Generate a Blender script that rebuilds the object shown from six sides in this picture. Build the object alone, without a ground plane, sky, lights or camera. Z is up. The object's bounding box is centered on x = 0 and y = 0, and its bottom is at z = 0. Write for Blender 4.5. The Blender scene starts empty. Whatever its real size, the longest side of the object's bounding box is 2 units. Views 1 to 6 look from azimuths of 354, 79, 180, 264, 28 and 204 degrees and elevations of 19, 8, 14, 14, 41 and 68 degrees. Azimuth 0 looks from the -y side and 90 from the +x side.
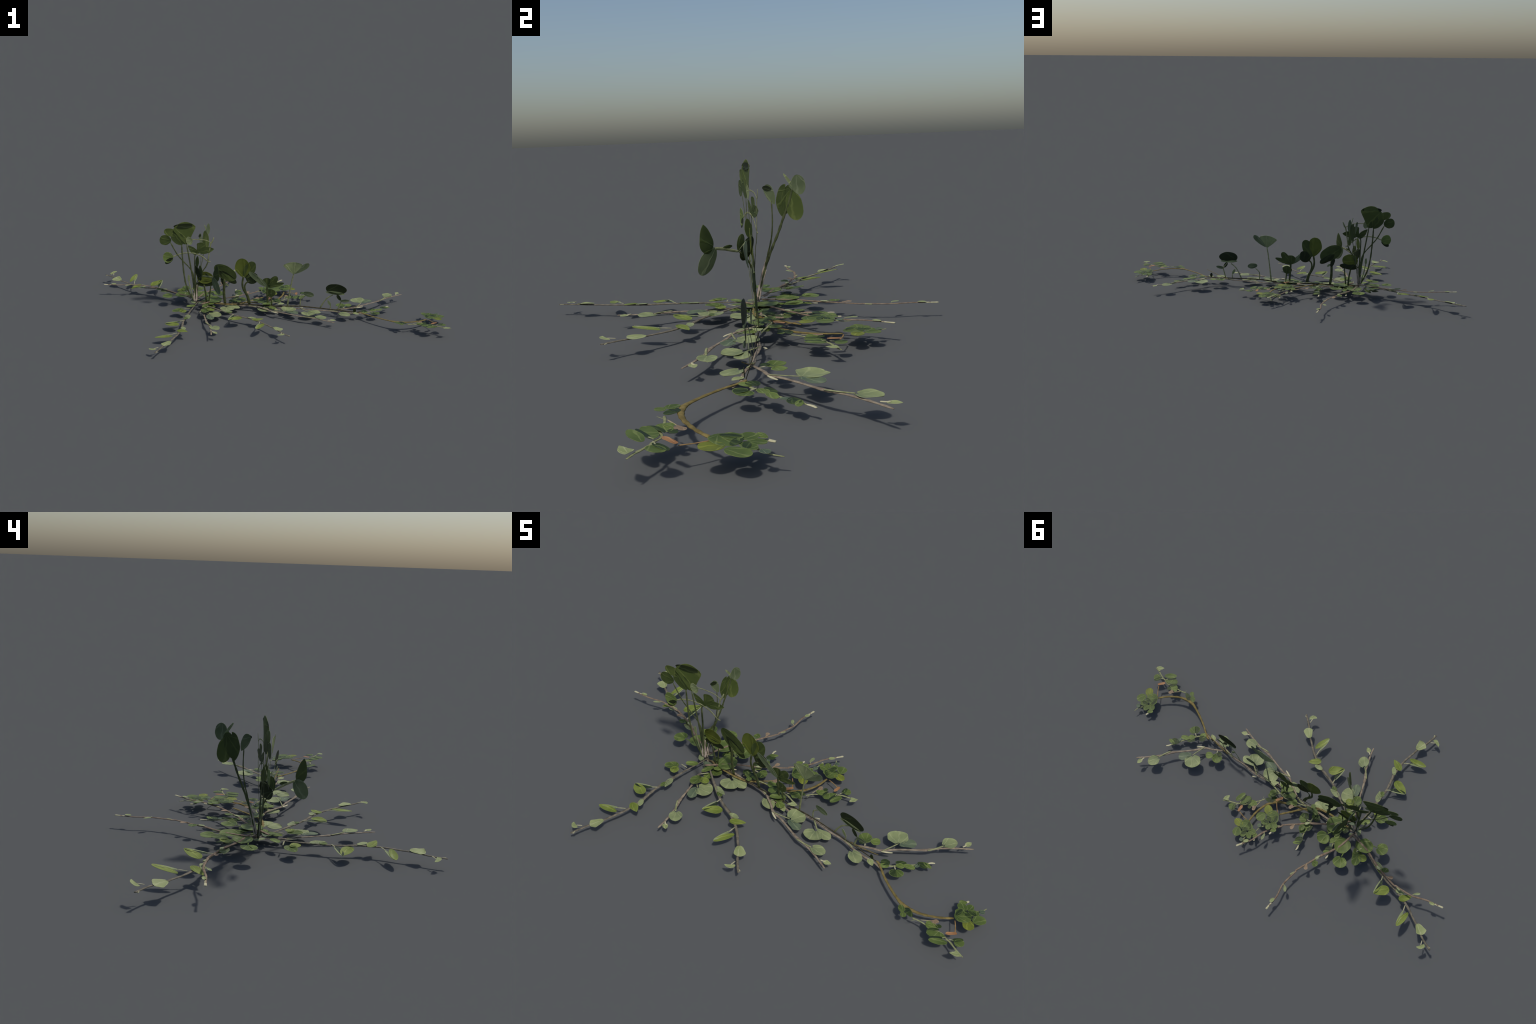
# Creeping plant with kidney leaves: a crown of upright shoots, and runners that
# spread flat over the ground, each a twig with leaves on short stalks.
import bpy, math, random
import numpy as np
from mathutils import Vector, Matrix

# ---------------------------------------------------------------- the plan
# Every kind of runner or shoot is laid out once, in millimetres, in its own
# sheet: s runs along the twig, t to its left (for upright shoots: up).
# stems:  (bark, [(s, t, radius), ...])
# leaves: (name, stalk or None, [(skin, base s, base t, tip s, tip t, width, fullness), ...])
PLAN = {}
PLAN["twig_runner"] = dict(
    stems=[
        ("bark", [(0, 0, 3.5), (72, 0, 4.1), (151, 1, 4.8), (187, 3, 6.3), (226, 6, 7.3), (300, 11, 6.1), (361, 25, 6.9), (402, 38, 7.6), (442, 41, 6.4), (483, 44, 6.4), (525, 42, 6.0), (574, 34, 5.5), (607, 30, 5.5), (673, 12, 5.3), (707, 6, 5.0), (746, 0, 5.3)]),
        ("pale", [(726, 3, 3.5), (740, 9, 3.3)]),
    ],
    leaves=[
        ("leaf", ('pale', [(120, -10, 3.8), (123, -50, 3.8)]), [
            ('green', 141, -46, 180, -100, 51, 0.9, 'oval'),
            ('bright', 152, -53, 187, -23, 40, 1.0, 'oval'),
        ]),
        ("leaf", None, [
            ('sage', 218, 6, 278, 35, 29, 0.9, 'drop'),
            ('green', 254, 10, 287, 18, 24, 1.0, 'oval'),
        ]),
        ("leaf", ('pale', [(303, 13, 4.4), (320, -7, 4.4)]), [
            ('dark', 319, -2, 359, -80, 16, 1.1, 'half_left'),
            ('sage', 317, -7, 357, -79, 6, 1.1, 'half_right'),
            ('bright', 377, 8, 359, -80, 50, 0.95, 'drop'),
        ]),
        ("leaf", None, [
            ('sage', 401, 35, 436, 66, 24, 0.9, 'oval'),
            ('bright', 447, 24, 469, 92, 37, 0.9, 'drop'),
        ]),
        ("leaf", ('pale', [(490, 38, 3.7), (512, 10, 3.7)]), [
            ('sage', 508, 15, 554, -64, 14, 1.2, 'oval'),
            ('bright', 531, 28, 559, -66, 30, 1.0, 'oval'),
        ]),
        ("leaf", None, [
            ('paleleaf', 602, 36, 663, 24, 52, 2.6, 'fan'),
        ]),
        ("leaf", ('pale', [(687, 0, 3.8), (703, -21, 3.8)]), [
            ('paleleaf', 707, -4, 699, -47, 20, 0.8, 'half_left'),
        ]),
    ])
PLAN["forked_runner"] = dict(
    stems=[
        ("tan", [(0, 0, 4.7), (74, -15, 5.2), (112, -27, 5.9), (178, -20, 5.2), (254, -19, 4.9), (302, -17, 7.6), (331, -11, 6.3), (359, -6, 4.7), (426, -1, 4.7), (500, 0, 4.2)]),
        ("cream", [(113, -32, 3.8), (138, -37, 4.6), (160, -39, 2.9)]),
    ],
    leaves=[
        ("leaf", ('pale', [(46, -6, 4.0), (49, 11, 4.0)]), [
            ('green', 49, 19, 54, 69, 54, 0.9, 'heart'),
            ('darkgreen', 47, 22, 24, 14, 28, 0.9, 'oval'),
        ]),
        ("leaf", ('green', [(49, 12, 2.8), (75, 20, 2.8)]), [
            ('freshgreen', 72, 20, 113, 18, 42, 1.15, 'oval'),
        ]),
        ("leaf", ('sagestem', [(118, -32, 3.6), (156, -9, 3.6), (188, 12, 3.6)]), [
            ('graygreen', 191, 2, 263, 17, 48, 2.2, 'fan'),
            ('sage', 187, 15, 187, 84, 92, 0.82, 'heart'),
        ]),
        ("leaf", ('sagestem', [(306, -24, 4.9), (340, -11, 4.9), (375, 7, 4.9)]), [
            ('sage', 377, 11, 433, 38, 57, 1.0, 'heart'),
        ]),
        ("leaf", ('cream', [(454, 5, 4.6), (465, 13, 4.6), (469, 22, 4.6)]), [
            ('paleleaf', 467, 12, 494, 34, 24, 1.2, 'drop'),
        ]),
    ])
PLAN["red_runner"] = dict(
    stems=[
        ("redbark", [(0, 0, 6.1), (52, 2, 5.7), (98, 3, 5.4), (149, -4, 5.4), (234, -27, 6.5), (278, -34, 5.1), (370, -51, 4.6), (380, -47, 4.7), (470, -40, 4.7), (537, -14, 4.4), (581, -6, 4.3), (622, 0, 4.6)]),
        ("cream", [(575, -7, 4.0), (603, -3, 4.7), (625, 1, 5.9)]),
        ("sagestem", [(412, -54, 5.7), (386, -50, 4.4)]),
    ],
    leaves=[
        ("leaf", None, [
            ('green', 60, -6, 141, 23, 89, 0.95, 'oval'),
        ]),
        ("leaf", ('green', [(116, 41, 3.8), (145, 51, 3.8)]), [
            ('green', 148, 53, 198, 80, 76, 0.95, 'heart'),
            ('freshgreen', 148, 53, 181, 92, 26, 1.0, 'half_left'),
        ]),
        ("leaf", ('paleleaf', [(227, -27, 5.4), (252, -27, 5.4)]), [
            ('paleleaf', 231, -30, 258, -28, 16, 1.0, 'oval'),
        ]),
        ("leaf", ('green', [(249, -27, 2.2), (276, -28, 2.2)]), [
            ('green', 280, -28, 270, 2, 35, 1.0, 'oval'),
        ]),
        ("leaf", ('dry', [(305, -39, 3.5), (319, -33, 3.5)]), [
            ('dry', 311, -38, 335, -21, 21, 2.0, 'fan'),
        ]),
        ("leaf", ('sagestem', [(472, -37, 2.8), (474, -23, 2.8)]), [
            ('sage', 471, -28, 492, -2, 16, 1.2, 'oval'),
        ]),
        ("leaf", None, [
            ('paleleaf', 557, -14, 586, -14, 18, 1.0, 'oval'),
        ]),
    ])
PLAN["arching_runner"] = dict(
    stems=[
        ("olive", [(0, 0, 4.3), (-29, 8, 4.6), (3, -6, 4.9), (52, -36, 5.2), (118, -68, 5.8), (166, -87, 6.4), (197, -95, 9.0), (233, -93, 8.2), (268, -83, 6.7), (307, -61, 5.9), (341, -33, 5.6), (370, 0, 5.3)]),
        ("sagestem", [(267, -122, 3.8), (296, -114, 3.2), (321, -112, 3.2), (354, -113, 3.8), (387, -101, 3.8), (415, -110, 4.1), (439, -114, 4.1), (482, -131, 3.6), (514, -139, 2.7)]),
        ("sagestem", [(284, -119, 1.2), (273, -137, 0.7)]),
        ("drystem", [(380, -6, 2.3), (401, -31, 2.1), (421, -61, 2.4)]),
        ("sagestem", [(376, 58, 5.8), (362, 79, 5.2), (346, 102, 4.4)]),
        ("sagestem", [(406, 57, 3.5), (399, 89, 3.5), (416, 115, 2.9), (421, 143, 2.3)]),
        ("cream", [(346, 102, 5.2), (350, 113, 5.2), (352, 122, 4.4)]),
    ],
    leaves=[
        ("leaf", None, [
            ('darkgreen', 219, -100, 264, -122, 26, 1.0, 'oval'),
            ('dark', 236, -95, 221, -118, 23, 1.0, 'oval'),
        ]),
        ("leaf", None, [
            ('green', 227, -131, 194, -104, 25, 1.0, 'oval'),
            ('green', 228, -128, 244, -149, 25, 1.0, 'oval'),
        ]),
        ("dry_leaf", ('drypale', [(297, -108, 2.6), (324, -83, 2.6)]), [
            ('dry', 321, -85, 347, -62, 20, 1.1, 'fan'),
            ('dry', 332, -73, 349, -93, 14, 1.0, 'drop'),
        ]),
        ("leaf", None, [
            ('freshgreen', 324, -114, 366, -93, 36, 1.0, 'oval'),
            ('darkgreen', 355, -93, 368, -74, 21, 1.0, 'oval'),
            ('freshgreen', 324, -110, 331, -87, 23, 1.0, 'oval'),
        ]),
        ("leaf", None, [
            ('green', 412, -111, 351, -144, 36, 1.0, 'oval'),
            ('darkgreen', 376, -97, 350, -141, 15, 1.0, 'half_right'),
        ]),
        ("leaf", ('sagestem', [(415, -110, 3.0), (407, -123, 3.0)]), [
            ('dark', 417, -113, 372, -157, 13, 1.0, 'oval'),
            ('green', 436, -129, 380, -169, 31, 0.95, 'oval'),
        ]),
        ("leaf", ('pale', [(428, -109, 3.0), (442, -101, 3.0)]), [
            ('green', 467, -75, 463, -116, 35, 1.0, 'oval'),
            ('darkgreen', 438, -107, 465, -70, 20, 1.0, 'oval'),
        ]),
        ("leaf", None, [
            ('paleleaf', 481, -132, 498, -159, 36, 1.3, 'fan'),
            ('paleleaf', 500, -140, 471, -164, 20, 0.8, 'drop'),
        ]),
        ("dry_leaf", None, [
            ('dead', 429, -62, 402, -96, 16, 6.0, 'fan'),
        ]),
        ("leaf", None, [
            ('freshgreen', 339, 86, 355, 105, 18, 1.0, 'oval'),
            ('freshgreen', 345, 101, 334, 82, 18, 1.0, 'oval'),
        ]),
        ("leaf", None, [
            ('graygreen', 415, 100, 432, 114, 24, 1.0, 'oval'),
        ]),
        ("leaf", None, [
            ('green', 387, 69, 373, 107, 30, 1.2, 'oval'),
        ]),
        ("leaf", None, [
            ('green', 378, 59, 338, 79, 38, 1.1, 'oval'),
        ]),
        ("leaf", None, [
            ('green', 394, 60, 423, 90, 34, 1.0, 'oval'),
            ('darkgreen', 422, 70, 386, 70, 18, 1.0, 'oval'),
        ]),
        ("leaf", None, [
            ('green', 436, 31, 451, 85, 49, 1.15, 'oval'),
        ]),
        ("leaf", None, [
            ('yellowgreen', 413, 27, 449, -16, 44, 1.0, 'oval'),
        ]),
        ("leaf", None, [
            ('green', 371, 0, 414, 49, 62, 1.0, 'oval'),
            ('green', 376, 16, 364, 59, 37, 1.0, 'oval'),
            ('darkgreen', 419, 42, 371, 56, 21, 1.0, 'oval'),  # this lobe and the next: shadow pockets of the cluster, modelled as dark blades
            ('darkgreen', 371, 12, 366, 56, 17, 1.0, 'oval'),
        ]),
    ])
PLAN["small_leaf_runner"] = dict(
    stems=[
        ("sagestem", [(0, 0, 3.5), (36, -14, 4.2), (63, -16, 4.8), (95, -11, 3.8), (134, -11, 3.8), (154, -8, 3.4), (181, 1, 2.9), (208, -2, 3.3)]),
        ("cream", [(206, -1, 3.4), (222, 2, 4.6), (236, 0, 3.4)]),
    ],
    leaves=[
        ("leaf", None, [
            ('freshgreen', 39, -12, 3, -16, 29, 1.0, 'oval'),
            ('darkgreen', 47, 3, 8, 4, 35, 1.0, 'oval'),
        ]),
        ("leaf", ('pale', [(59, -14, 4.2), (61, -37, 4.2)]), [
            ('green', 61, -39, 58, -80, 62, 1.0, 'heart'),
            ('darkgreen', 61, -39, 57, -78, 29, 1.0, 'half_right'),
        ]),
        ("leaf", None, [
            ('darkgreen', 69, 2, 115, -3, 20, 1.0, 'oval'),
            ('freshgreen', 66, -15, 103, -22, 29, 1.0, 'oval'),
        ]),
        ("leaf", None, [
            ('freshgreen', 100, -15, 143, -34, 29, 1.0, 'oval'),
        ]),
        ("leaf", None, [
            ('graygreen', 166, -8, 146, -27, 17, 1.0, 'oval'),
        ]),
        ("leaf", None, [
            ('darkgreen', 161, -1, 199, -28, 34, 1.1, 'oval'),
        ]),
        ("leaf", None, [
            ('freshgreen', 188, 0, 210, -34, 19, 1.0, 'oval'),
        ]),
    ])
PLAN["broad_leaf_runner"] = dict(
    stems=[
        ("tan", [(-2, 2, 5.0), (68, 12, 5.6), (131, 24, 6.5), (185, 26, 6.2), (249, 24, 6.2), (292, 30, 6.5), (333, 29, 6.5), (383, 19, 5.1), (452, 17, 4.9), (497, 17, 4.3), (547, 0, 4.0)]),
        ("cream", [(136, 37, 3.9), (157, 48, 4.2)]),
    ],
    leaves=[
        ("leaf", ('sagestem', [(140, 27, 4.8), (190, -7, 4.8)]), [
            ('sage', 185, -5, 270, -11, 48, 1.25, 'fan'),
            ('sage', 191, -17, 212, -73, 86, 0.95, 'heart'),
        ]),
        ("leaf", ('sagestem', [(314, 30, 4.8), (336, 31, 4.8), (368, 21, 4.8)]), [
            ('sage', 382, 3, 444, -29, 56, 1.0, 'heart'),
        ]),
        ("leaf", ('pale', [(452, 17, 3.4), (463, 17, 3.4)]), [
            ('paleleaf', 461, 18, 495, -4, 27, 1.2, 'drop'),
        ]),
    ])
PLAN["leafy_end_runner"] = dict(
    stems=[
        ("sagestem", [(267, -122, 3.8), (296, -114, 3.2), (321, -112, 3.2), (354, -113, 3.8), (387, -101, 3.8), (415, -110, 4.1), (439, -114, 4.1), (482, -131, 3.6), (514, -139, 2.7)]),
        ("sagestem", [(284, -119, 1.2), (273, -137, 0.7)]),
        ("drystem", [(380, -6, 2.3), (401, -31, 2.1), (421, -61, 2.4)]),
        ("sagestem", [(376, 58, 5.8), (362, 79, 5.2), (346, 102, 4.4)]),
        ("sagestem", [(406, 57, 3.5), (399, 89, 3.5), (416, 115, 2.9), (421, 143, 2.3)]),
        ("cream", [(346, 102, 5.2), (350, 113, 5.2), (352, 122, 4.4)]),
    ],
    leaves=[
        ("leaf", None, [
            ('darkgreen', 219, -100, 264, -122, 26, 1.0, 'oval'),
            ('dark', 236, -95, 221, -118, 23, 1.0, 'oval'),
        ]),
        ("leaf", None, [
            ('green', 227, -131, 194, -104, 25, 1.0, 'oval'),
            ('green', 228, -128, 244, -149, 25, 1.0, 'oval'),
        ]),
        ("dry_leaf", ('drypale', [(297, -108, 2.6), (324, -83, 2.6)]), [
            ('dry', 321, -85, 347, -62, 20, 1.1, 'fan'),
            ('dry', 332, -73, 349, -93, 14, 1.0, 'drop'),
        ]),
        ("leaf", None, [
            ('freshgreen', 324, -114, 366, -93, 36, 1.0, 'oval'),
            ('darkgreen', 355, -93, 368, -74, 21, 1.0, 'oval'),
            ('freshgreen', 324, -110, 331, -87, 23, 1.0, 'oval'),
        ]),
        ("leaf", None, [
            ('green', 412, -111, 351, -144, 36, 1.0, 'oval'),
            ('darkgreen', 376, -97, 350, -141, 15, 1.0, 'half_right'),
        ]),
        ("leaf", ('sagestem', [(415, -110, 3.0), (407, -123, 3.0)]), [
            ('dark', 417, -113, 372, -157, 13, 1.0, 'oval'),
            ('green', 436, -129, 380, -169, 31, 0.95, 'oval'),
        ]),
        ("leaf", ('pale', [(428, -109, 3.0), (442, -101, 3.0)]), [
            ('green', 467, -75, 463, -116, 35, 1.0, 'oval'),
            ('darkgreen', 438, -107, 465, -70, 20, 1.0, 'oval'),
        ]),
        ("leaf", None, [
            ('paleleaf', 481, -132, 498, -159, 36, 1.3, 'fan'),
            ('paleleaf', 500, -140, 471, -164, 20, 0.8, 'drop'),
        ]),
        ("dry_leaf", None, [
            ('dead', 429, -62, 402, -96, 16, 6.0, 'fan'),
        ]),
        ("leaf", None, [
            ('freshgreen', 339, 86, 355, 105, 18, 1.0, 'oval'),
            ('freshgreen', 345, 101, 334, 82, 18, 1.0, 'oval'),
        ]),
        ("leaf", None, [
            ('graygreen', 415, 100, 432, 114, 24, 1.0, 'oval'),
        ]),
        ("leaf", None, [
            ('green', 387, 69, 373, 107, 30, 1.2, 'oval'),
        ]),
        ("leaf", None, [
            ('green', 378, 59, 338, 79, 38, 1.1, 'oval'),
        ]),
        ("leaf", None, [
            ('green', 394, 60, 423, 90, 34, 1.0, 'oval'),
            ('darkgreen', 422, 70, 386, 70, 18, 1.0, 'oval'),
        ]),
        ("leaf", None, [
            ('green', 436, 31, 451, 85, 49, 1.15, 'oval'),
        ]),
        ("leaf", None, [
            ('yellowgreen', 413, 27, 449, -16, 44, 1.0, 'oval'),
        ]),
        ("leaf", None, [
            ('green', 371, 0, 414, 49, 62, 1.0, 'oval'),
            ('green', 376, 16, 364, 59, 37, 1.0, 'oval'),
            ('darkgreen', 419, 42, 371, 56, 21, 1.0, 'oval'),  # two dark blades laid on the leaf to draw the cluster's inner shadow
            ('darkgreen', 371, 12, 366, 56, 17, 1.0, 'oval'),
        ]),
    ])
PLAN["crown"] = dict(
    stems=[
        ("olive", [(26, -22, 4.1), (74, -64, 4.7), (112, -92, 5.2), (156, -119, 6.1), (189, -133, 7.2), (225, -140, 8.3), (280, -134, 6.4), (349, -118, 5.5), (407, -105, 5.0)]),
    ],
    leaves=[
        ("leaf", None, [
            ('green', 122, -72, 138, 2, 43, 1.0, 'oval'),
        ]),
        ("leaf", None, [
            ('freshgreen', 90, -54, 132, -73, 25, 1.0, 'oval'),
        ]),
        ("leaf", None, [
            ('freshgreen', -25, -59, -83, -62, 33, 1.0, 'oval'),
        ]),
        ("leaf", None, [
            ('freshgreen', 50, -79, 85, -81, 27, 1.0, 'oval'),
        ]),
        ("leaf", None, [
            ('sage', -18, -36, -21, 16, 25, 1.0, 'oval'),
        ]),
        ("leaf", None, [
            ('sage', 35, 8, 3, 21, 21, 1.0, 'oval'),
        ]),
        ("leaf", None, [
            ('graygreen', -2, -44, 48, -69, 22, 1.0, 'oval'),
            ('green', 48, -67, 0, -112, 29, 1.0, 'oval'),
        ]),
        ("leaf", None, [
            ('green', 112, 15, 79, -7, 23, 1.0, 'oval'),
        ]),
        ("leaf", None, [
            ('green', -11, 43, -6, 85, 18, 1.0, 'oval'),
        ]),
        ("leaf", None, [
            ('green', 1, 84, 9, 165, 27, 1.0, 'oval'),
            ('green', -7, 116, -32, 116, 24, 1.0, 'oval'),
            ('darkgreen', -15, 144, -55, 139, 43, 1.0, 'oval'),
        ]),
    ])
PLAN["tall_shoot"] = dict(
    stems=[
        ("upstem", [(-7, 46, 4.6), (-11, 93, 4.3), (-11, 190, 4.0), (-25, 245, 3.7), (-76, 306, 3.6), (-109, 348, 3.6), (-147, 421, 3.9)]),
        ("upstem", [(-6, 46, 4.6), (-21, 72, 4.6), (-54, 143, 4.5), (-70, 228, 4.5), (-78, 324, 4.5), (-82, 404, 4.5)]),
        ("upstem", [(-4, 46, 5.2), (-10, 129, 5.1), (-17, 190, 4.5), (-31, 275, 4.2), (-53, 406, 4.2)]),
        ("upstem", [(-2, 46, 6.3), (-1, 129, 5.7), (-4, 250, 4.2), (-6, 328, 3.4), (4, 349, 3.9)]),
        ("pinkstem", [(-8, 47, 6.9), (-8, 86, 6.3), (-12, 129, 4.0)]),
        ("pinkstem", [(1, 44, 7.5), (3, 98, 6.3), (6, 153, 3.4)]),
        ("sagestem", [(-10, 53, 3.4), (-31, 130, 3.4), (-41, 185, 3.4)]),
        ("upstem", [(2, 46, 4.0), (9, 129, 3.7), (26, 195, 3.4), (43, 240, 3.4), (60, 266, 3.7), (74, 299, 4.0)]),
        ("sagestem", [(71, 296, 3.7), (87, 400, 3.9), (96, 419, 4.5), (107, 446, 2.8)]),
        ("sagestem", [(88, 296, 2.3), (74, 298, 3.4), (37, 330, 3.4), (-3, 349, 3.1), (-47, 354, 3.1), (-81, 351, 3.4), (-109, 343, 3.4), (-134, 331, 3.6)]),
        ("sagestem", [(94, 410, 2.5), (65, 427, 2.5), (37, 433, 2.5), (3, 436, 2.5), (-28, 435, 2.5)]),
    ],
    leaves=[
        ("leaf", None, [
            ('upbright', -105, 470, -184, 491, 49, 1.0, 'oval'),
            ('up', -143, 432, -210, 439, 63, 1.1, 'oval'),
        ]),
        ("leaf", None, [
            ('up', -58, 409, -111, 475, 42, 1.0, 'oval'),
            ('up', -78, 404, -140, 466, 45, 1.3, 'oval'),
        ]),
        ("leaf", None, [
            ('upbright', -53, 403, -71, 543, 133, 1.1, 'fan'),
            ('updark', -129, 517, -8, 521, 28, 1.0, 'oval'),
        ]),
        ("leaf", None, [
            ('up', 8, 345, -46, 400, 35, 1.0, 'drop'),
            ('up', 8, 345, 42, 414, 57, 1.3, 'fan'),
            ('up', 14, 363, 108, 374, 46, 0.8, 'drop'),
        ]),
        ("leaf", None, [
            ('uppale', -132, 334, -192, 327, 66, 1.2, 'oval'),
            ('updark', -134, 325, -179, 292, 28, 1.1, 'oval'),
        ]),
        ("leaf", None, [
            ('sage', -20, 435, -56, 423, 50, 1.0, 'oval'),
        ]),
        ("leaf", None, [
            ('sage', -41, 176, -42, 218, 14, 1.0, 'oval'),
        ]),
    ])
PLAN["side_shoot"] = dict(
    stems=[
        ("upstem", [(5, 44, 3.9), (16, 80, 4.6), (36, 149, 3.5), (56, 217, 3.1), (69, 268, 2.8), (75, 329, 2.4), (74, 399, 2.4)]),
        ("upstem", [(11, 44, 4.6), (24, 97, 5.3), (44, 166, 4.6), (71, 234, 4.5), (94, 285, 4.5), (116, 342, 4.5), (135, 388, 4.4), (151, 442, 3.7)]),
        ("pinkstem", [(7, 44, 5.0), (18, 87, 5.3), (36, 156, 3.9), (54, 207, 2.1)]),
        ("pinkstem", [(14, 44, 4.6), (25, 91, 4.6), (45, 156, 2.5)]),
    ],
    leaves=[
        ("leaf", None, [
            ('sageup', 84, 386, 55, 455, 35, 1.4, 'oval'),
            ('updark', 42, 445, 75, 439, 18, 1.0, 'oval'),
        ]),
        ("leaf", None, [
            ('up', 122, 351, 146, 454, 48, 1.2, 'oval'),
            ('up', 117, 340, 126, 456, 31, 1.2, 'half_left'),
            ('upbright', 146, 437, 165, 330, 61, 1.3, 'oval'),
        ]),
        ("leaf", None, [
            ('sage', 159, 439, 120, 492, 11, 1.0, 'oval'),
            ('sageup', 159, 437, 139, 457, 17, 1.0, 'oval'),
            ('sageup', 166, 487, 179, 419, 49, 1.0, 'oval'),
        ]),
    ])
PLAN["low_shoot"] = dict(
    stems=[
        ("upstem", [(-4, 43, 5.6), (-1, 97, 5.1), (6, 150, 4.1), (12, 168, 3.7), (33, 201, 3.2), (67, 229, 3.1)]),
        ("sagestem", [(67, 229, 3.6), (93, 235, 4.8), (131, 245, 5.2), (176, 252, 5.1)]),
        ("sagestem", [(70, 230, 1.4), (33, 259, 1.8), (-2, 275, 1.1)]),
    ],
    leaves=[
        ("leaf", None, [
            ('up', 203, 238, 221, 338, 60, 0.75, 'drop'),
            ('sageup', 171, 253, 245, 172, 63, 1.15, 'oval'),
        ]),
        ("leaf", None, [
            ('up', 139, 249, 96, 252, 13, 1.0, 'oval'),
        ]),
        ("leaf", None, [
            ('updark', 0, 274, 55, 197, 52, 1.1, 'oval'),
            ('upbright', 12, 272, 23, 339, 34, 0.9, 'oval'),
            ('up', 68, 229, 45, 288, 31, 1.2, 'oval'),
        ]),
    ])
PLAN["main_runner"] = dict(
    stems=[
        ("darkbark", [(-432, 43, 5.1), (-366, 41, 5.1), (-258, 41, 4.5), (-117, 43, 4.5), (-32, 38, 4.5), (67, 41, 4.5), (181, 50, 4.2), (299, 47, 3.9), (396, 44, 3.6), (529, 40, 3.2)]),
        ("olivetwig", [(-368, 42, 5.7), (-372, 95, 5.1), (-384, 157, 4.5)]),
        ("olivetwig", [(-354, 43, 4.3), (-348, 103, 4.0), (-343, 153, 3.4)]),
        ("olivetwig", [(-257, 41, 8.5), (-265, 108, 7.9), (-264, 201, 7.3)]),
        ("olivetwig", [(-113, 45, 9.6), (-126, 96, 8.5), (-152, 144, 6.7), (-158, 181, 5.6), (-152, 224, 5.6)]),
        ("olivetwig", [(-132, 111, 5.1), (-143, 145, 5.1), (-139, 176, 4.5), (-118, 194, 4.5)]),
        ("olivetwig", [(-5, 51, 6.2), (-10, 113, 5.6), (-13, 165, 5.6)]),
        ("olivetwig", [(19, 42, 4.5), (13, 101, 4.0), (11, 123, 3.5)]),
        ("sagestem", [(109, 47, 5.4), (118, 126, 4.2), (127, 198, 3.7), (137, 258, 3.9)]),
        ("sagestem", [(183, 52, 3.4), (183, 81, 3.2), (188, 101, 2.9), (209, 119, 2.4)]),
        ("sagestem", [(299, 49, 4.9), (318, 90, 3.6), (338, 119, 3.4), (366, 140, 3.4)]),
        ("sagestem", [(400, 45, 4.3), (409, 79, 3.8), (415, 107, 2.9), (400, 128, 2.2), (389, 143, 2.2)]),
        ("sagestem", [(357, 43, 3.4), (358, 74, 2.4)]),
    ],
    leaves=[
        ("leaf", None, [
            ('updark', -426, 158, -315, 168, 37, 1.0, 'oval'),
            ('upyellow', -425, 198, -330, 203, 80, 1.0, 'oval'),
        ]),
        ("leaf", None, [
            ('updark', -261, 155, -282, 207, 23, 1.0, 'oval'),
            ('sage', -257, 172, -239, 155, 13, 1.0, 'oval'),
        ]),
        ("leaf", None, [
            ('updark', -295, 248, -194, 175, 45, 1.0, 'oval'),
            ('up', -322, 279, -198, 201, 88, 1.0, 'oval'),
        ]),
        ("leaf", None, [
            ('up', -143, 212, -96, 316, 67, 1.2, 'oval'),
            ('upyellow', -149, 215, -168, 334, 87, 1.25, 'oval'),
        ]),
        ("leaf", None, [
            ('updark', -92, 177, -113, 247, 74, 1.0, 'oval'),
        ]),
        ("leaf", None, [
            ('up', -13, 162, -10, 217, 63, 1.0, 'oval'),
            ('up', -2, 166, 42, 232, 42, 1.2, 'oval'),
            ('sageup', -10, 159, -122, 251, 34, 1.2, 'oval'),
            ('up', -14, 162, 84, 193, 27, 0.8, 'oval'),
        ]),
        ("leaf", None, [
            ('up', 13, 98, 6, 148, 57, 1.0, 'oval'),
        ]),
        ("leaf", None, [
            ('sageup', 144, 257, 221, 327, 32, 1.7, 'oval'),
            ('sage', 137, 254, 128, 330, 109, 1.25, 'fan'),
        ]),
        ("leaf", None, [
            ('sageup', 198, 139, 259, 127, 34, 1.0, 'oval'),
        ]),
        ("leaf", None, [
            ('updark', 324, 181, 443, 176, 66, 1.0, 'oval'),
            ('sage', 325, 157, 432, 151, 20, 1.0, 'oval'),
        ]),
        ("leaf", None, [
            ('updark', 390, 144, 412, 110, 20, 1.0, 'oval'),
            ('sageup', 412, 106, 462, 112, 19, 1.0, 'oval'),
        ]),
        ("leaf", None, [
            ('sage', 358, 71, 340, 104, 15, 1.0, 'oval'),
        ]),
        ("leaf", None, [
            ('updark', 496, 41, 494, 68, 16, 1.0, 'oval'),
        ]),
    ])
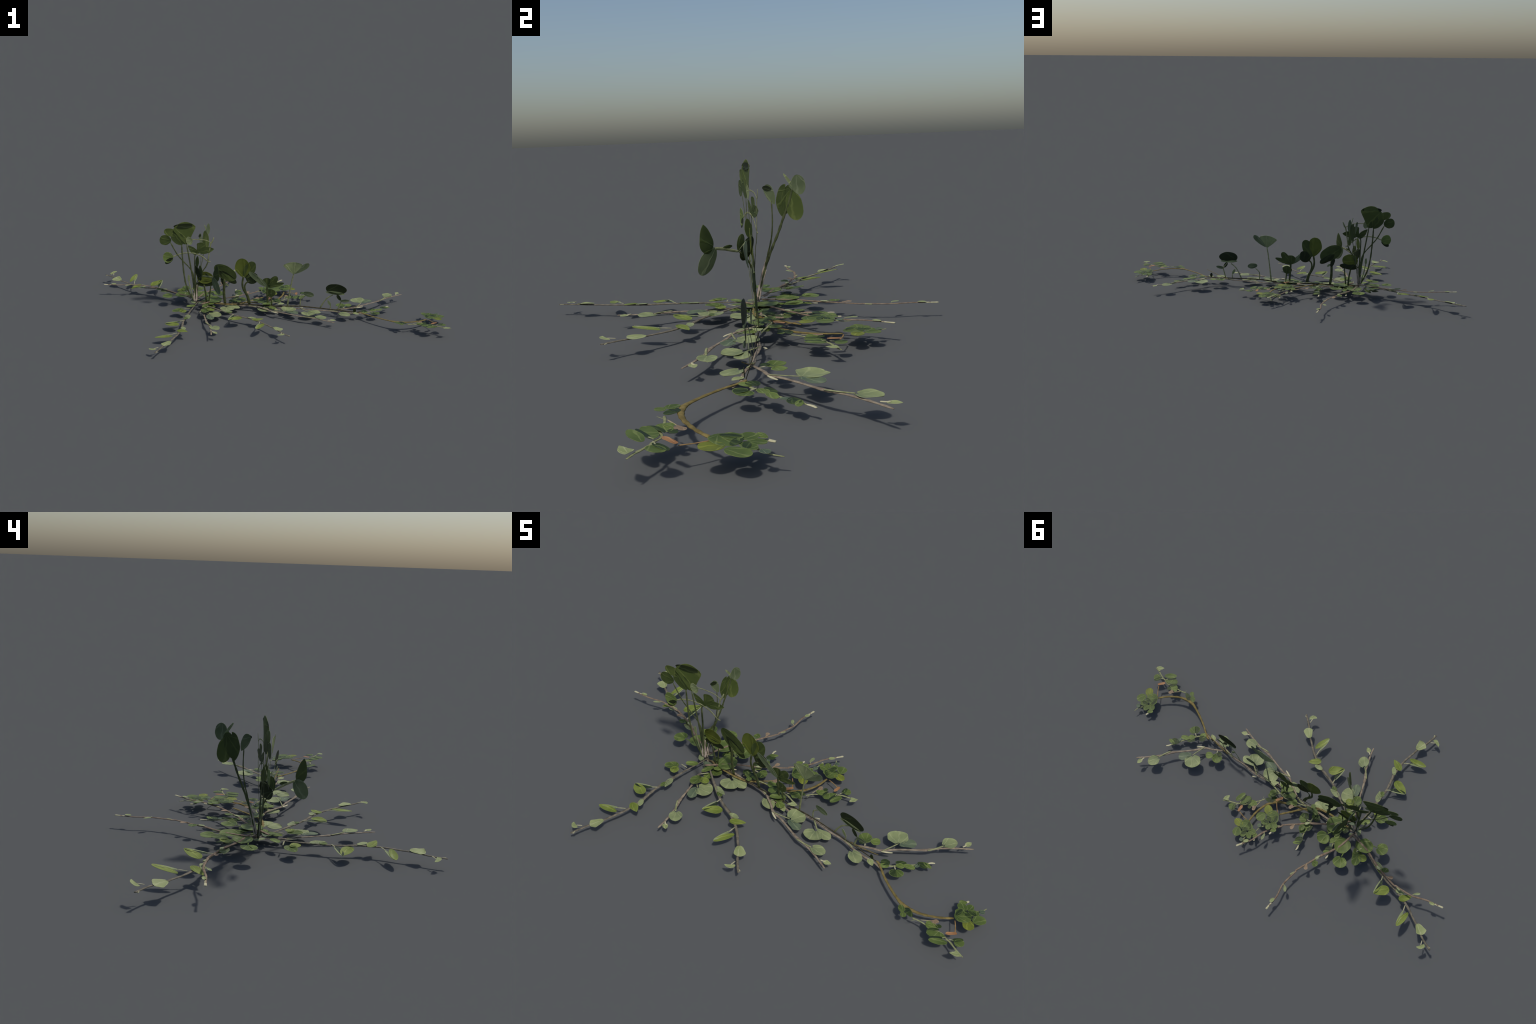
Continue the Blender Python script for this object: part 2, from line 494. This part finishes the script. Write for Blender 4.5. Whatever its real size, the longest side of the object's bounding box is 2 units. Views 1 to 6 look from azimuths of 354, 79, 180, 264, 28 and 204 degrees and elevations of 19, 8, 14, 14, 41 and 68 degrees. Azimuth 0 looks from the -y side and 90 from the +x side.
# kind, side, base x, base y, heading, scale, base height, rise, cross tilt, sideways bend, sag, twist, second bend
PLACED = [
    ("twig_runner", 1, -0.417, 0.070, -1.911, 0.997, 0.046, -0.014, 0.048, -0.038, 0.014, 0.114, 0.060),
    ("twig_runner", 1, -0.430, 0.073, -0.861, 0.993, 0.046, 0.005, -0.033, 0.032, 0.008, -0.069, -0.012),
    ("twig_runner", 1, -0.413, 0.057, 2.470, 0.998, 0.061, 0.005, -0.107, -0.219, -0.009, -0.185, 0.302),
    ("forked_runner", 1, -0.388, 0.060, -1.459, 0.976, 0.030, 0.024, -0.035, -0.038, 0.025, -0.049, -0.148),
    ("forked_runner", 1, -0.070, -0.007, -0.578, 0.998, 0.040, 0.008, -0.016, 0.104, -0.008, -0.046, -0.187),
    ("forked_runner", 1, 0.399, -0.106, 0.457, 0.999, 0.050, 0.017, 0.009, 0.099, -0.016, -0.024, -0.177),
    ("red_runner", 1, -0.402, 0.012, 0.500, 1.026, 0.051, 0.025, 0.012, 0.366, -0.014, 0.011, -0.318),
    ("red_runner", 1, -0.434, 0.073, 1.095, 1.005, 0.052, 0.004, -0.002, -0.014, -0.005, -0.002, 0.027),
    ("red_runner", 1, -0.423, 0.089, 2.591, 0.946, 0.063, 0.020, -0.018, 0.405, 0.006, -0.024, -0.109),
    ("arching_runner", 1, 0.543, -0.155, -0.346, 0.986, 0.047, 0.002, -0.050, 0.140, 0.002, -0.087, -0.093),
    ("leafy_end_runner", 1, -0.377, 0.198, -0.196, 0.989, 0.061, 0.002, 0.011, 0.023, -0.012, 0.015, 0.074),
    ("arching_runner", 1, -0.185, 0.055, 0.471, 0.939, 0.043, -0.006, -0.002, 0.139, -0.001, -0.010, -0.222),
    ("small_leaf_runner", 1, 0.531, -0.146, 0.593, 0.997, 0.046, -0.053, -0.020, -0.065, -0.016, -0.005, -0.039),
    ("small_leaf_runner", 1, -0.216, 0.045, 1.389, 1.002, 0.043, -0.009, 0.002, -0.039, -0.003, -0.000, 0.092),
    ("small_leaf_runner", 1, -0.384, 0.053, 1.336, 0.913, 0.043, -0.005, 0.000, 0.027, -0.001, 0.000, 0.090),
    ("broad_leaf_runner", 1, 0.044, -0.026, -0.282, 0.991, 0.035, -0.002, 0.023, -0.162, 0.037, 0.001, 0.281),
    ("broad_leaf_runner", 1, -0.434, 0.063, -0.238, 1.007, 0.036, -0.008, 0.019, -0.037, -0.004, 0.010, 0.055),
    ("crown", 1, -0.434, 0.072, 0.381, 1.0, 0.045, 0.0, 0.0, 0.0, 0.0, 0.0, 0.0),
]

# ---------------------------------------------------------------- materials
def lin(r, g, b):
    f = lambda c: ((c / 255 + 0.055) / 1.055) ** 2.4 if c > 10 else c / 255 / 12.92
    return (f(r), f(g), f(b), 1.0)


def leaf_material(name, body, vein, dusk, rough=0.55, vein_amount=0.5, blotch=0.6):
    """Leaf skin: palmate veins that fan out from the stalk, blotches, fine grain."""
    m = bpy.data.materials.new(name)
    m.use_nodes = True
    nt = m.node_tree
    N, L = nt.nodes, nt.links
    bsdf = N["Principled BSDF"]
    tc = N.new("ShaderNodeTexCoord")
    sep = N.new("ShaderNodeSeparateXYZ")
    L.new(tc.outputs["Object"], sep.inputs[0])
    ang = N.new("ShaderNodeMath"); ang.operation = "ARCTAN2"
    L.new(sep.outputs["Y"], ang.inputs[0]); L.new(sep.outputs["X"], ang.inputs[1])
    noise = N.new("ShaderNodeTexNoise"); noise.inputs["Scale"].default_value = 45
    noise.inputs["Detail"].default_value = 4
    L.new(tc.outputs["Object"], noise.inputs["Vector"])
    wob = N.new("ShaderNodeMath"); wob.operation = "MULTIPLY_ADD"
    wob.inputs[1].default_value = 0.25
    L.new(noise.outputs["Fac"], wob.inputs[0]); L.new(ang.outputs[0], wob.inputs[2])
    mul = N.new("ShaderNodeMath"); mul.operation = "MULTIPLY"; mul.inputs[1].default_value = 9.0
    L.new(wob.outputs[0], mul.inputs[0])
    cosn = N.new("ShaderNodeMath"); cosn.operation = "COSINE"
    L.new(mul.outputs[0], cosn.inputs[0])
    vr = N.new("ShaderNodeValToRGB")
    vr.color_ramp.elements[0].position = 0.72; vr.color_ramp.elements[0].color = (0, 0, 0, 1)
    vr.color_ramp.elements[1].position = 1.0; vr.color_ramp.elements[1].color = (1, 1, 1, 1)
    L.new(cosn.outputs[0], vr.inputs[0])
    vm = N.new("ShaderNodeMath"); vm.operation = "MULTIPLY"; vm.inputs[1].default_value = vein_amount
    L.new(vr.outputs["Color"], vm.inputs[0])
    n2 = N.new("ShaderNodeTexNoise"); n2.inputs["Scale"].default_value = 26
    n2.inputs["Detail"].default_value = 3
    info = N.new("ShaderNodeObjectInfo")
    add = N.new("ShaderNodeVectorMath"); add.operation = "ADD"
    L.new(tc.outputs["Object"], add.inputs[0]); L.new(info.outputs["Location"], add.inputs[1])
    L.new(add.outputs[0], n2.inputs["Vector"])
    br = N.new("ShaderNodeValToRGB")
    br.color_ramp.elements[0].position = 0.36; br.color_ramp.elements[1].position = 0.66
    L.new(n2.outputs["Fac"], br.inputs[0])
    bm = N.new("ShaderNodeMath"); bm.operation = "MULTIPLY"; bm.inputs[1].default_value = blotch
    L.new(br.outputs["Color"], bm.inputs[0])
    ln = N.new("ShaderNodeVectorMath"); ln.operation = "LENGTH"
    L.new(tc.outputs["Object"], ln.inputs[0])
    near = N.new("ShaderNodeMapRange")
    near.inputs["From Min"].default_value = 0.012; near.inputs["From Max"].default_value = 0.05
    near.inputs["To Min"].default_value = 0.5; near.inputs["To Max"].default_value = 0.0
    L.new(ln.outputs["Value"], near.inputs["Value"])
    mx = N.new("ShaderNodeMath"); mx.operation = "ADD"; mx.use_clamp = True
    L.new(bm.outputs[0], mx.inputs[0]); L.new(near.outputs[0], mx.inputs[1])
    bm = mx
    mix1 = N.new("ShaderNodeMix"); mix1.data_type = "RGBA"
    mix1.inputs["A"].default_value = body; mix1.inputs["B"].default_value = dusk
    L.new(bm.outputs[0], mix1.inputs["Factor"])
    mix2 = N.new("ShaderNodeMix"); mix2.data_type = "RGBA"
    L.new(mix1.outputs["Result"], mix2.inputs["A"]); mix2.inputs["B"].default_value = vein
    L.new(vm.outputs[0], mix2.inputs["Factor"])
    L.new(mix2.outputs["Result"], bsdf.inputs["Base Color"])
    bump = N.new("ShaderNodeBump"); bump.inputs["Strength"].default_value = 0.25
    bump.inputs["Distance"].default_value = 0.004
    L.new(vr.outputs["Color"], bump.inputs["Height"])
    L.new(bump.outputs[0], bsdf.inputs["Normal"])
    bsdf.inputs["Roughness"].default_value = rough
    bsdf.inputs["Specular IOR Level"].default_value = 0.2
    return m


def bark_material(name, a, b, rough=0.7, scale=60):
    m = bpy.data.materials.new(name)
    m.use_nodes = True
    nt = m.node_tree
    N, L = nt.nodes, nt.links
    bsdf = N["Principled BSDF"]
    tc = N.new("ShaderNodeTexCoord")
    n = N.new("ShaderNodeTexNoise"); n.inputs["Scale"].default_value = scale
    n.inputs["Detail"].default_value = 5
    L.new(tc.outputs["Object"], n.inputs["Vector"])
    r = N.new("ShaderNodeValToRGB")
    r.color_ramp.elements[0].position = 0.35; r.color_ramp.elements[0].color = a
    r.color_ramp.elements[1].position = 0.65; r.color_ramp.elements[1].color = b
    L.new(n.outputs["Fac"], r.inputs[0])
    L.new(r.outputs["Color"], bsdf.inputs["Base Color"])
    bump = N.new("ShaderNodeBump"); bump.inputs["Strength"].default_value = 0.4
    bump.inputs["Distance"].default_value = 0.002
    L.new(n.outputs["Fac"], bump.inputs["Height"]); L.new(bump.outputs[0], bsdf.inputs["Normal"])
    bsdf.inputs["Roughness"].default_value = rough
    bsdf.inputs["Specular IOR Level"].default_value = 0.2
    return m


LEAF = {  # skin: body, vein, blotch colour
    "sage":        (lin(136, 145, 100), lin(154, 160, 116), lin(106, 116, 82)),
    "paleleaf":    (lin(148, 156, 108), lin(172, 174, 134), lin(124, 134, 86)),
    "graygreen":   (lin(92, 104, 80), lin(126, 136, 104), lin(66, 80, 64)),
    "bright":      (lin(118, 130, 60), lin(140, 148, 74), lin(92, 106, 38)),
    "freshgreen":  (lin(106, 121, 62), lin(134, 144, 88), lin(80, 96, 42)),
    "green":       (lin(93, 108, 54), lin(122, 132, 80), lin(62, 78, 34)),
    "yellowgreen": (lin(112, 120, 42), lin(140, 146, 60), lin(76, 86, 36)),
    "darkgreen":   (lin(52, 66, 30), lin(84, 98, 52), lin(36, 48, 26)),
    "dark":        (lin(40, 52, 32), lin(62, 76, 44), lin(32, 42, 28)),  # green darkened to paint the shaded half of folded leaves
    "dry":         (lin(146, 126, 100), lin(160, 144, 120), lin(122, 102, 80)),
    "dead":        (lin(156, 116, 78), lin(176, 134, 92), lin(138, 96, 60)),
    "up":          (lin(70, 81, 42), lin(90, 102, 52), lin(52, 64, 30)),
    "upbright":    (lin(82, 93, 46), lin(112, 122, 66), lin(66, 80, 36)),
    "upyellow":    (lin(94, 103, 42), lin(112, 120, 50), lin(72, 82, 26)),
    "uppale":      (lin(110, 126, 66), lin(138, 148, 92), lin(86, 102, 52)),
    "updark":      (lin(38, 46, 23), lin(56, 66, 36), lin(30, 38, 20)),
    "sageup":      (lin(102, 112, 80), lin(126, 134, 104), lin(78, 90, 62)),
}
BARK = {
    "bark":     (lin(84, 80, 68), lin(120, 112, 96)),
    "darkbark": (lin(58, 54, 40), lin(90, 82, 62)),
    "tan":      (lin(112, 100, 86), lin(146, 134, 114)),
    "redbark":  (lin(104, 88, 74), lin(134, 118, 98)),
    "olive":    (lin(98, 86, 48), lin(128, 113, 66)),
    "olivetwig":(lin(58, 66, 38), lin(82, 88, 52)),
    "upstem":   (lin(62, 70, 42), lin(88, 94, 60)),
    "pinkstem": (lin(166, 148, 134), lin(194, 178, 164)),
    "sagestem": (lin(118, 122, 84), lin(148, 150, 110)),
    "green":    (lin(84, 100, 48), lin(106, 120, 64)),
    "paleleaf": (lin(146, 150, 114), lin(166, 168, 132)),
    "pale":     (lin(138, 138, 106), lin(164, 160, 132)),
    "cream":    (lin(172, 168, 132), lin(194, 188, 156)),
    "dry":      (lin(140, 122, 98), lin(160, 144, 118)),
    "drypale":  (lin(140, 132, 98), lin(160, 148, 114)),
    "drystem":  (lin(126, 102, 62), lin(150, 120, 78)),
}
MAT = {}
for k, (b_, v_, d_) in LEAF.items():
    MAT["leaf_" + k] = leaf_material("leaf_" + k, b_, v_, d_)
    MAT["rim_" + k] = bark_material("rim_" + k, b_, v_, 0.6, 90)
for k, (a_, b_) in BARK.items():
    MAT["bark_" + k] = bark_material("bark_" + k, a_, b_)

# ---------------------------------------------------------------- sheets in space
CROWN = Vector((-0.432, 0.057, 0.045))


def runner_sheet(side, x0, y0, heading, scale, z0, rise, tilt, bend, sag, twist, curl):
    """Runner lying on the ground: turned, bent sideways, rising or sagging on its way."""
    c, sn = math.cos(heading), math.sin(heading)

    def at(s, t):
        t = t * side
        w = t + bend * s * s + curl * s ** 3
        return Vector((x0 + scale * (c * s - sn * w), y0 + scale * (sn * s + c * w),
                       z0 - 0.002 + rise * s + tilt * t + sag * s * s + twist * s * t))
    return at, Vector((0, 0, 1))


def shoot_sheet(dx, dy):
    """Upright shoot: a vertical sheet through the crown."""
    d = Vector((dx, dy)).normalized()

    def at(s, t):
        return Vector((CROWN.x + d.x * s, CROWN.y + d.y * s, t))
    n = Vector((d.y, -d.x, 0))
    return at, n


MAIN_PATH = [(-0.45, 0.06), (-0.37, 0.05), (-0.25, 0.026), (-0.117, 0.006), (-0.006, -0.008), (0.107, -0.034),
             (0.2, -0.056), (0.3, -0.08), (0.4, -0.107), (0.528, -0.143), (0.62, -0.16)]


def main_sheet():
    """Upright leaves of the main runner: a vertical sheet that follows its gentle bend."""
    def at(s, t):
        p = MAIN_PATH
        for (x0, y0), (x1, y1) in zip(p, p[1:]):
            if s <= x1 or x1 == p[-1][0]:
                return Vector((s, y0 + (y1 - y0) * (s - x0) / (x1 - x0) - (0.045 if s < 0 else 0.075) * (t - 0.05), t))
    return at, Vector((-0.2, -0.98, 0))


# ---------------------------------------------------------------- geometry
def spline(points, per=6):
    """Catmull-Rom through the points."""
    P = [Vector(p) for p in points]
    P = [P[0] * 2 - P[1]] + P + [P[-1] * 2 - P[-2]]
    out = []
    for i in range(1, len(P) - 2):
        a, b, c, d = P[i - 1], P[i], P[i + 1], P[i + 2]
        for k in range(per):
            u = k / per
            out.append(0.5 * ((2 * b) + (c - a) * u + (2 * a - 5 * b + 4 * c - d) * u * u
                              + (3 * b - a - 3 * c + d) * u ** 3))
    out.append(P[-2])
    return out


def tube(at, rows, flat_normal, lift, verts, faces, mats, mi, sides=8, flat=0.35):
    """Twig through the layout rows, with its own thickness."""
    pts = [(s / 1000, t / 1000, r / 1000 * STEM_GIRTH) for s, t, r in rows]
    line = spline(pts, 5)
    pos = [at(p.x, p.y) + flat_normal * lift for p in line]
    ring0 = len(verts)
    n = len(pos)
    knots = 1 if n > 22 else 0.2
    for i in range(n):
        d = (pos[min(i + 1, n - 1)] - pos[max(i - 1, 0)])
        d = d.normalized() if d.length > 1e-9 else Vector((1, 0, 0))
        u = d.cross(flat_normal)
        u = u.normalized() if u.length > 1e-6 else Vector((0, 1, 0))
        w = u.cross(d).normalized()
        r = max(line[i].z, 0.0009) * (1 + knots * (0.13 * math.sin(i * 1.9 + pos[0].x * 50) + 0.07 * math.sin(i * 4.3)))
        if i == 0 or i == n - 1:
            r *= 0.7
        for k in range(sides):
            a = 2 * math.pi * k / sides
            verts.append(pos[i] + u * (r * math.cos(a)) + w * (r * flat * math.sin(a)))
    for i in range(n - 1):
        for k in range(sides):
            a = ring0 + i * sides + k
            b = ring0 + i * sides + (k + 1) % sides
            faces.append((a, b, b + sides, a + sides)); mats.append(mi)
    faces.append(tuple(ring0 + k for k in range(sides))[::-1]); mats.append(mi)
    faces.append(tuple(ring0 + (n - 1) * sides + k for k in range(sides))); mats.append(mi)


STEM_GIRTH = 1.0
NU, NV = 18, 12
RELIEF = {'arching_runner': 0.35, 'leafy_end_runner': 0.35, 'small_leaf_runner': 0.5, 'main_runner': 0.5, 'tall_shoot': 0.5,
          'side_shoot': 0.5, 'low_shoot': 0.5}


def half_widths(shape, u, full):
    """Left and right half width of a blade at u = 0..1 from base to tip, as shares of its width."""
    v = min(max(u, 1e-4), 1 - 1e-4) ** full
    oval = 0.5 * (4 * v * (1 - v)) ** 0.5
    if shape == "half_left":
        return 2 * oval, 0.05 * oval
    if shape == "half_right":
        return 0.05 * oval, 2 * oval
    if shape == "drop":
        d = 0.5 * (u ** 0.5 * max(1 - u, 0) ** 0.85) / 0.414
        return d, d
    if shape == "fan":
        f = 0.5 * min(1.0, (u / 0.8) ** (1 / full))
        if u > 0.8:
            f *= (1 - 0.55 * ((u - 0.8) / 0.2) ** 2) ** 0.5
        return f, f
    if shape == "heart":
        h = 0.5 * max(1 - abs(2 * (0.05 + 0.95 * u) - 1) ** (2.4 if u < 0.5 else 1.85), 0) ** 0.5
        return h, h
    return oval, oval


def blade(at, spec, normal, lift, rng, verts, faces, mats, mi, ri, relief=1.0):
    """One blade (a lobe of a leaf): a profile between base and tip, cupped and a little wavy."""
    _, s0, t0, s1, t1, width, full, shape = spec
    s0, t0, s1, t1, width = (v / 1000 for v in (s0, t0, s1, t1, width))
    L = math.hypot(s1 - s0, t1 - t0)
    ex, ey = (s1 - s0) / L, (t1 - t0) / L
    ph1, ph2 = rng.uniform(0, 6.28), rng.uniform(0, 6.28)
    cup = rng.uniform(0.03, 0.09) * width * relief
    droop = rng.uniform(-0.02, 0.02) * L * relief
    grid = []
    for i in range(NU + 1):
        u = 0.5 - 0.5 * math.cos(math.pi * i / NU)
        hl, hr = half_widths(shape, u, full)
        wob = 1 + 0.04 * math.sin(5 * u + ph1) + 0.03 * math.sin(11 * u + ph2)
        hl = max(hl * width * wob, 0.0004)
        hr = max(hr * width * wob, 0.0004)
        row = []
        for j in range(NV + 1):
            q = math.sin((-1 + 2 * j / NV) * math.pi / 2)
            h = hl if q > 0 else hr
            a = u * L
            if shape == "heart":     # two lobes either side of the stalk
                a += L * (1 - u) ** 3 * (0.17 * max(0, 1 - 1.5 * abs(q)) - 0.1 * (1 - abs(q) ** 4))
            elif shape == "fan":
                a -= L * 0.1 * u * q * q
            s = s0 + ex * a - ey * q * h
            t = t0 + ey * a + ex * q * h
            rel = h / (0.5 * width + 1e-6)
            z = cup * (q * q - 0.5) * rel + droop * (u * u - 0.4) \
                + 0.012 * width * relief * math.sin(7 * u + ph2 + 2 * q)
            row.append((s, t, z))
        grid.append(row)
    thick = 0.0004
    base = len(verts)
    for sgn in (1, -1):
        for row in grid:
            for s, t, z in row:
                verts.append(at(s, t) + normal * (lift + z + sgn * thick))
    W = NV + 1
    off = (NU + 1) * W
    mid = base + (NU // 2) * W + NV // 2
    up = (verts[mid + W] - verts[mid]).cross(verts[mid + 1] - verts[mid]).dot(normal) > 0
    for i in range(NU):
        for j in range(NV):
            a = base + i * W + j
            quad = (a, a + W, a + W + 1, a + 1)
            q2 = tuple(k + off for k in quad)
            if up:
                faces.append(quad); faces.append(q2[::-1])
            else:
                faces.append(quad[::-1]); faces.append(q2)
            k = ri if j in (0, NV - 1) or i >= NU - 2 else mi
            mats += [k, k]
    rim = [base + i * W for i in range(NU + 1)] + [base + NU * W + j for j in range(1, W)] \
        + [base + i * W + NV for i in range(NU - 1, -1, -1)] + [base + j for j in range(NV - 1, 0, -1)]
    for a, b in zip(rim, rim[1:] + rim[:1]):
        f = (a, a + off, b + off, b)
        faces.append(f if up else f[::-1]); mats.append(ri)


def make(name, verts, faces, mats, materials, frame, parent):
    inv = frame.inverted()
    me = bpy.data.meshes.new(name)
    me.from_pydata([inv @ v for v in verts], [], faces)
    for m in materials:
        me.materials.append(m)
    me.polygons.foreach_set("material_index", mats)
    me.polygons.foreach_set("use_smooth", [True] * len(me.polygons))
    me.update()
    ob = bpy.data.objects.new(name, me)
    bpy.context.scene.collection.objects.link(ob)
    ob.parent = parent
    ob.matrix_world = frame
    if parent is not None:
        ob.matrix_parent_inverse = Matrix.Identity(4)
        ob.matrix_local = parent_world[parent.name].inverted() @ frame
    parent_world[ob.name] = frame
    return ob


parent_world = {}


def grow(kind, sheet, parent, seed, step=0.0004):
    at, normal = sheet
    plan = PLAN[kind]
    rng = random.Random(seed)
    # the twig, one mesh with its forks
    slots, verts, faces, mats = [], [], [], []

    def slot(key):
        if key not in slots:
            slots.append(key)
        return slots.index(key)
    runner = None
    upright = abs(normal.z) < 0.5
    under, flat = (0.0, 0.22) if upright else (-0.0025, 0.4)
    if plan["stems"]:
        for bark, rows in plan["stems"]:
            tube(at, rows, normal, under, verts, faces, mats, slot("bark_" + bark), 8, flat)
        o = Matrix.Translation(verts[0])
        runner = make(PART_NAME[kind], verts, faces, mats, [MAT[k] for k in slots], o, parent)
    lift = -0.5 * step * sum(len(l[2]) for l in plan['leaves']) if upright else 0.0
    step = step if upright else 0.00025
    relief = RELIEF.get(kind, 1.0)
    for name, stalk, blades in plan["leaves"]:
        slots.clear()
        verts, faces, mats = [], [], []
        if stalk:
            tube(at, [(a, b, c * 0.78) for a, b, c in stalk[1]], normal, lift, verts, faces, mats, slot("bark_" + stalk[0]), 7)
        # the leaf's frame: origin where the stalk meets it, x along the last blade
        m = blades[-1]
        b0 = at(m[1] / 1000, m[2] / 1000)
        b1 = at(m[3] / 1000, m[4] / 1000)
        ex = (b1 - b0).normalized()
        ez = (normal - ex * normal.dot(ex)).normalized()
        ey = ez.cross(ex)
        fr = Matrix((ex, ey, ez)).transposed().to_4x4()
        fr.translation = b0 - ex * 0.004
        for spec in blades:
            blade(at, spec, normal, lift, rng, verts, faces, mats,
                  slot("leaf_" + spec[0]), slot("rim_" + spec[0]), relief)
            lift += step
        make(name, verts, faces, mats, [MAT[k] for k in slots], fr, runner or parent)


PART_NAME = {"twig_runner": "runner", "forked_runner": "runner", "broad_leaf_runner": "runner",
             "red_runner": "runner", "arching_runner": "runner", "small_leaf_runner": "runner", "leafy_end_runner": "runner",
             "crown": "crown", "tall_shoot": "upright_shoot", "side_shoot": "upright_shoot",
             "low_shoot": "upright_shoot", "main_runner": "main_runner"}

plant = bpy.data.objects.new("creeping_plant", None)
bpy.context.scene.collection.objects.link(plant)
plant.location = (CROWN.x, CROWN.y, 0)
plant["label"] = "creeping ground cover plant with round green leaves on runners"
plant["category"] = "plant"
parent_world[plant.name] = Matrix.Translation(plant.location)

for i, (kind, side, *rest) in enumerate(PLACED):
    grow(kind, runner_sheet(side, *rest), plant, 100 + i)
grow("tall_shoot", shoot_sheet(1, 0.05), plant, 11)
grow("side_shoot", shoot_sheet(0.45, 0.89), plant, 12)
grow("low_shoot", shoot_sheet(0.535, -0.845), plant, 13)
grow("main_runner", main_sheet(), plant, 14)

# a bare twig that leaves the main runner near its end and rises
tv, tf, tm = [], [], []
free = lambda s, t: Vector((s, -0.1 - (s - 0.398) * 0.376, t))
tube(free, [(380, 42, 3.5), (440, 58, 3), (490, 76, 2.5), (523, 89, 2)], Vector((0, 0, 1)), 0, tv, tf, tm, 0)
make("bare_twig", tv, tf, tm, [MAT["bark_olive"]], Matrix.Translation(tv[0]), plant)
